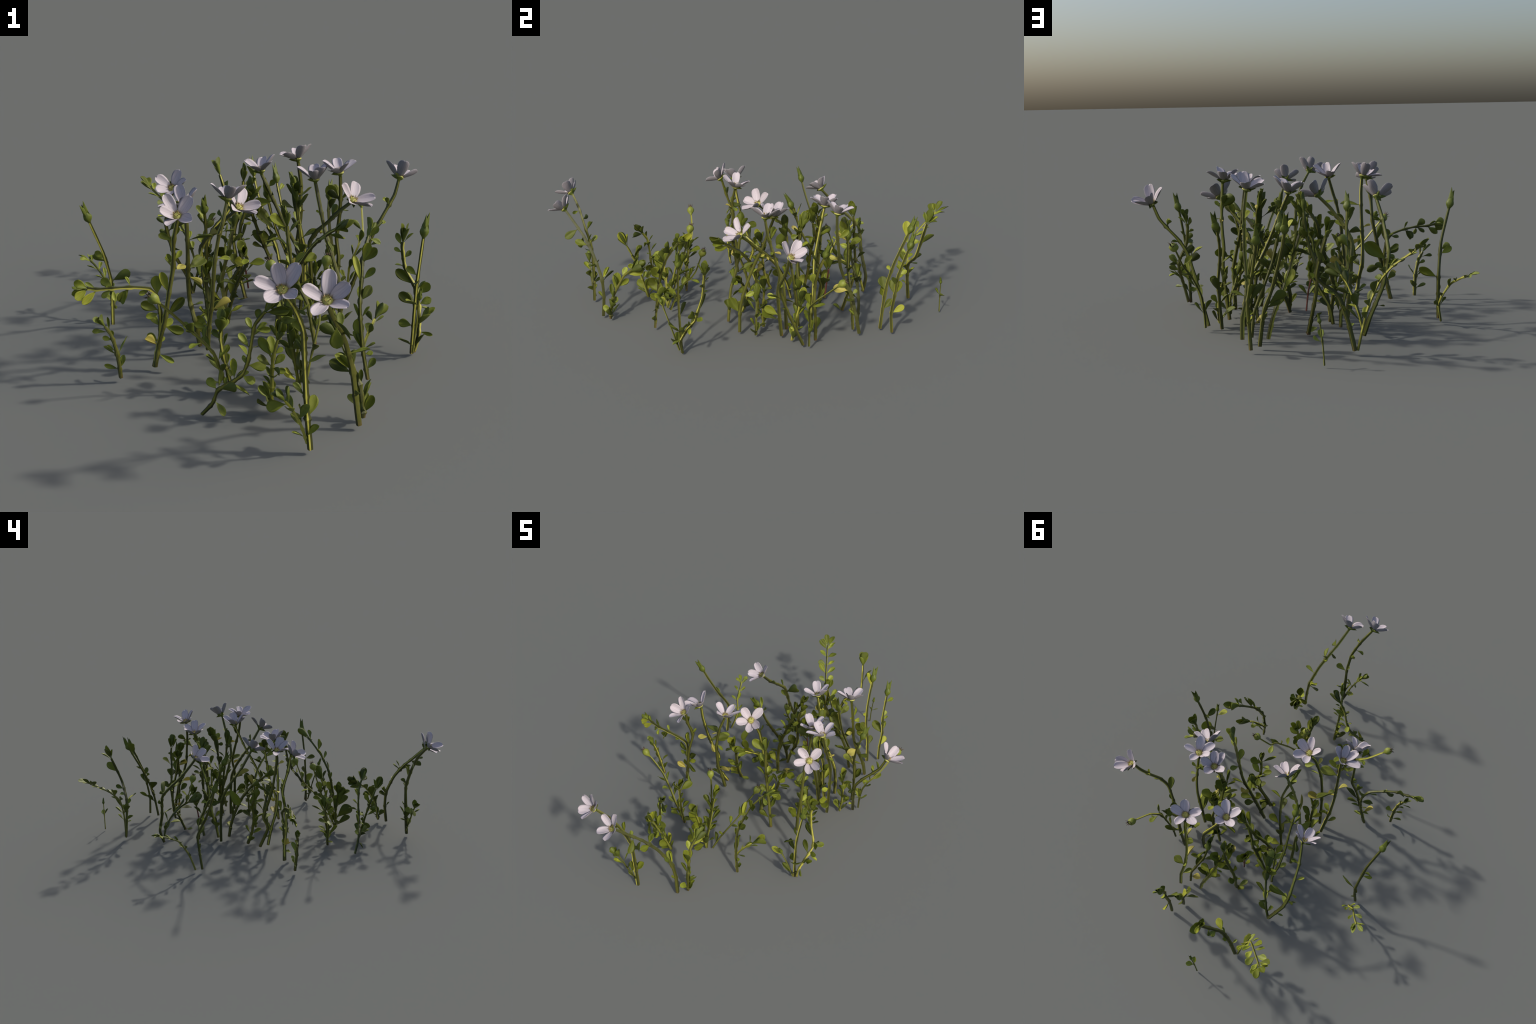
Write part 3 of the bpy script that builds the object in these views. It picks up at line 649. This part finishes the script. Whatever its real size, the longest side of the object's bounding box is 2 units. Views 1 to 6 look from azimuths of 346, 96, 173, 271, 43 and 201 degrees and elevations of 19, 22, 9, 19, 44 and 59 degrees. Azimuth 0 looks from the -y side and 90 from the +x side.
plant([(-0.101, 0.792, 0.016), (-0.137, 0.790, 0.165), (-0.181, 0.801, 0.273), (-0.218, 0.851, 0.338), (-0.269, 0.922, 0.396), (-0.280, 0.940, 0.408)], r=0.005, top='leafy',
      auto=(0.25, 0.95, 0.048, 0.058, 0.028, 50, 1, 0), flat=(.32, -.19, .93), top_size=(0.066, 0.03))
plant([(0.249, 0.643, 0.012), (0.233, 0.661, 0.146), (0.204, 0.681, 0.235), (0.184, 0.714, 0.324), (0.170, 0.753, 0.407), (0.165, 0.779, 0.461)], r=0.0075, top='bud',
      leaves=[(0.39, -155, 64, 0.067, 0.047, -25), (0.2, 114, 44, 0.064, 0.03, 54), (0.59, -122, 50, 0.028, 0.017, -53), (0.95, 167, 70, 0.076, 0.038, 9), (0.35, -179, 33, 0.087, 0.043, -38), (0.32, -166, 23, 0.065, 0.029, -44)])
plant([(0.288, 0.697, 0.012), (0.293, 0.694, 0.112), (0.297, 0.709, 0.203), (0.281, 0.728, 0.304), (0.269, 0.773, 0.421)], r=0.007, top='bud',
      leaves=[(0.24, 101, 28, 0.065, 0.03, 62), (0.47, 133, 59, 0.066, 0.03, 40), (0.69, 102, 33, 0.041, 0.021, 63), (0.45, 172, 38, 0.084, 0.042, -34), (0.66, 66, 32, 0.031, 0.014, 40), (0.91, 56, 25, 0.043, 0.02, 46), (0.58, -33, 66, 0.051, 0.025, 38)])
plant([(-0.215, 0.090, 0.016), (-0.206, 0.064, 0.087), (-0.207, 0.054, 0.171), (-0.213, 0.060, 0.246), (-0.215, 0.052, 0.274)], r=0.0075, top='leafy',
      auto=(0.05, 0.95, 0.045, 0.066, 0.031, 50, 0.95, 0))
plant([(0.027, 0.379, 0.083), (0.024, 0.384, 0.120), (0.020, 0.390, 0.162), (0.010, 0.400, 0.220)], r=0.004, top='leafy',
      auto=(0.5, 0.9, 0.04, 0.05, 0.03, 40, 0.8, 0), mat=M_RED)
plant([(0.050, 0.937, 0.006), (0.055, 0.938, 0.080), (0.065, 0.940, 0.160)], r=0.0032, top='bud',
      auto=(0.55, 0.6, 0.05, 0.045, 0.025, 35, 0.7, 0), bud_scale=0.45)
plant([(0.030, -0.400, 0.012), (0.062, -0.363, 0.093), (0.112, -0.303, 0.193), (0.123, -0.264, 0.228), (0.123, -0.239, 0.263), (0.158, -0.211, 0.332), (0.169, -0.200, 0.359)], r=0.0045, top='pod',
      auto=(0.1, 0.6, 0.055, 0.055, 0.026, 50, 0.8, 0))
plant([(0.005, -0.420, 0.012), (-0.010, -0.379, 0.122), (-0.021, -0.332, 0.248), (-0.039, -0.302, 0.354), (-0.050, -0.290, 0.397)], r=0.005, top='pod',
      auto=(0.1, 0.6, 0.05, 0.06, 0.027, 50, 0.9, 0))
plant([(0.000, -0.420, 0.012), (-0.015, -0.421, 0.121), (-0.035, -0.430, 0.239)], r=0.006, top='leafy',
      auto=(0.12, 0.94, 0.062, 0.068, 0.034, 46, 0.5, 0),
      leaves=[(0.68, -133, 65, 0.125, 0.044, -32), (0.66, -95, 38, 0.083, 0.05, -62), (0.56, 167, 66, 0.078, 0.023, 7), (0.31, -99, 42, 0.116, 0.058, -59), (0.1, -92, 30, 0.096, 0.038, -62)])
plant([(0.005, -0.400, 0.100), (0.010, -0.370, 0.202), (0.011, -0.337, 0.320)], r=0.0055, top='leafy',
      auto=(0.12, 0.94, 0.062, 0.068, 0.034, 46, 0.95, 0))
plant([(0.478, -0.280, 0.016), (0.475, -0.310, 0.129), (0.468, -0.338, 0.223), (0.467, -0.345, 0.247)], r=0.004, top='bud',
      auto=(0.12, 0.9, 0.09, 0.062, 0.03, 48, 0.6, 0), bud_scale=0.6)
plant([(-0.097, -0.816, 0.032), (-0.122, -0.836, 0.109), (-0.154, -0.845, 0.174), (-0.175, -0.851, 0.204)], r=0.0045, top='leafy',
      auto=(0.15, 0.92, 0.035, 0.055, 0.027, 50, 0.95, 0), top_size=(0.055, 0.028))
plant([(-0.220, -0.360, 0.005), (-0.233, -0.359, 0.073), (-0.243, -0.353, 0.127), (-0.250, -0.342, 0.189), (-0.247, -0.341, 0.228)], r=0.0065, top='leafy',
      auto=(0.12, 0.94, 0.062, 0.068, 0.034, 46, 0.45, 0),
      leaves=[(0.84, 138, 50, 0.042, 0.021, -52), (0.72, 25, 55, 0.048, 0.012, 14), (0.4, -55, -54, 0.034, 0.017, 41), (0.58, 36, 59, 0.04, 0.02, 37)])
plant([(0.317, 0.058, 0.013), (0.316, 0.062, 0.089), (0.294, 0.064, 0.144), (0.284, 0.066, 0.184)], r=0.006, top='leafy',
      auto=(0.05, 0.92, 0.035, 0.056, 0.028, 50, 0.95, 0))
plant([(0.225, 0.087, 0.012), (0.228, 0.088, 0.100), (0.225, 0.096, 0.184), (0.226, 0.097, 0.208)], r=0.006, top='leafy',
      auto=(0.05, 0.92, 0.04, 0.056, 0.028, 50, 0.95, 0))
plant([(0.215, 0.255, 0.012), (0.223, 0.249, 0.133), (0.214, 0.235, 0.279), (0.196, 0.216, 0.414), (0.188, 0.210, 0.484)], r=0.007, top='leafy',
      auto=(0.12, 0.94, 0.062, 0.068, 0.034, 46, 0.95, 0))
plant([(-0.172, 0.568, 0.023), (-0.158, 0.553, 0.094), (-0.143, 0.523, 0.152), (-0.127, 0.472, 0.205), (-0.111, 0.418, 0.235)], r=0.006, top='leafy',
      auto=(0.2, 0.95, 0.05, 0.07, 0.03, 45, 0.95, 0))
plant([(-0.118, 0.440, 0.225), (-0.143, 0.425, 0.263), (-0.148, 0.405, 0.333), (-0.134, 0.397, 0.362)], r=0.004, top='pod',
      auto=(0.05, 0.4, 0.05, 0.05, 0.024, 50, 0.7, 0))
plant([(-0.090, 0.343, 0.016), (-0.072, 0.356, 0.099), (-0.011, 0.327, 0.207), (-0.010, 0.342, 0.258), (-0.008, 0.346, 0.359), (0.014, 0.332, 0.436), (0.029, 0.329, 0.466)], r=0.0075, top='leafy',
      auto=(0.12, 0.94, 0.062, 0.068, 0.034, 46, 0.45, 0),
      leaves=[(0.4, 28, -1, 0.044, 0.026, -26), (0.65, -24, 21, 0.037, 0.03, -17), (0.71, 157, -20, 0.043, 0.013, 6), (0.36, 144, -23, 0.012, 0.004, 4)])

# ---------------------------------------------------------------- foliage too small to pick out
def small_foliage(limit=300):
    """The biggest leaves stay objects of their own; the rest of each stem's leaves become one part."""
    leaves = [o for o in bpy.data.objects if o.type == 'MESH' and o.name.split('.')[0] == 'leaf']
    leaves.sort(key=lambda o: -(o.matrix_basis.to_scale().x * o.matrix_basis.to_scale().y))
    groups = {}
    for o in leaves[limit:]:
        groups.setdefault(o.parent.name, []).append(o)
    for pname, obs in sorted(groups.items()):
        verts, faces, mats = [], [], []
        for o in obs:
            k = len(verts)
            verts += [o.matrix_basis @ v.co for v in o.data.vertices]
            yellow = o.data.materials[0] == M_YELLOW
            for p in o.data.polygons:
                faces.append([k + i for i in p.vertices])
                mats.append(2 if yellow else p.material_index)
        me = make_mesh('foliage', verts, faces, M_FOLIAGE)
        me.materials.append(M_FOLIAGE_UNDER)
        me.materials.append(M_YELLOW)
        me.polygons.foreach_set('material_index', mats)
        link('foliage', me, bpy.data.objects[pname], Matrix.Identity(4), 'stuff')
        for o in obs:
            bpy.data.objects.remove(o)

M_FOLIAGE = plain_material('foliage_green', [(.25, (.055, .072, .009)), (.5, (.15, .18, .017)), (.75, (.31, .335, .03))], 16, .5, .3, 200)
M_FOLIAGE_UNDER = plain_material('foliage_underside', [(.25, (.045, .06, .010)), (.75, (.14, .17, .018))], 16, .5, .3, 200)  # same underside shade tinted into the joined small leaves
small_foliage()
bpy.context.view_layer.update()
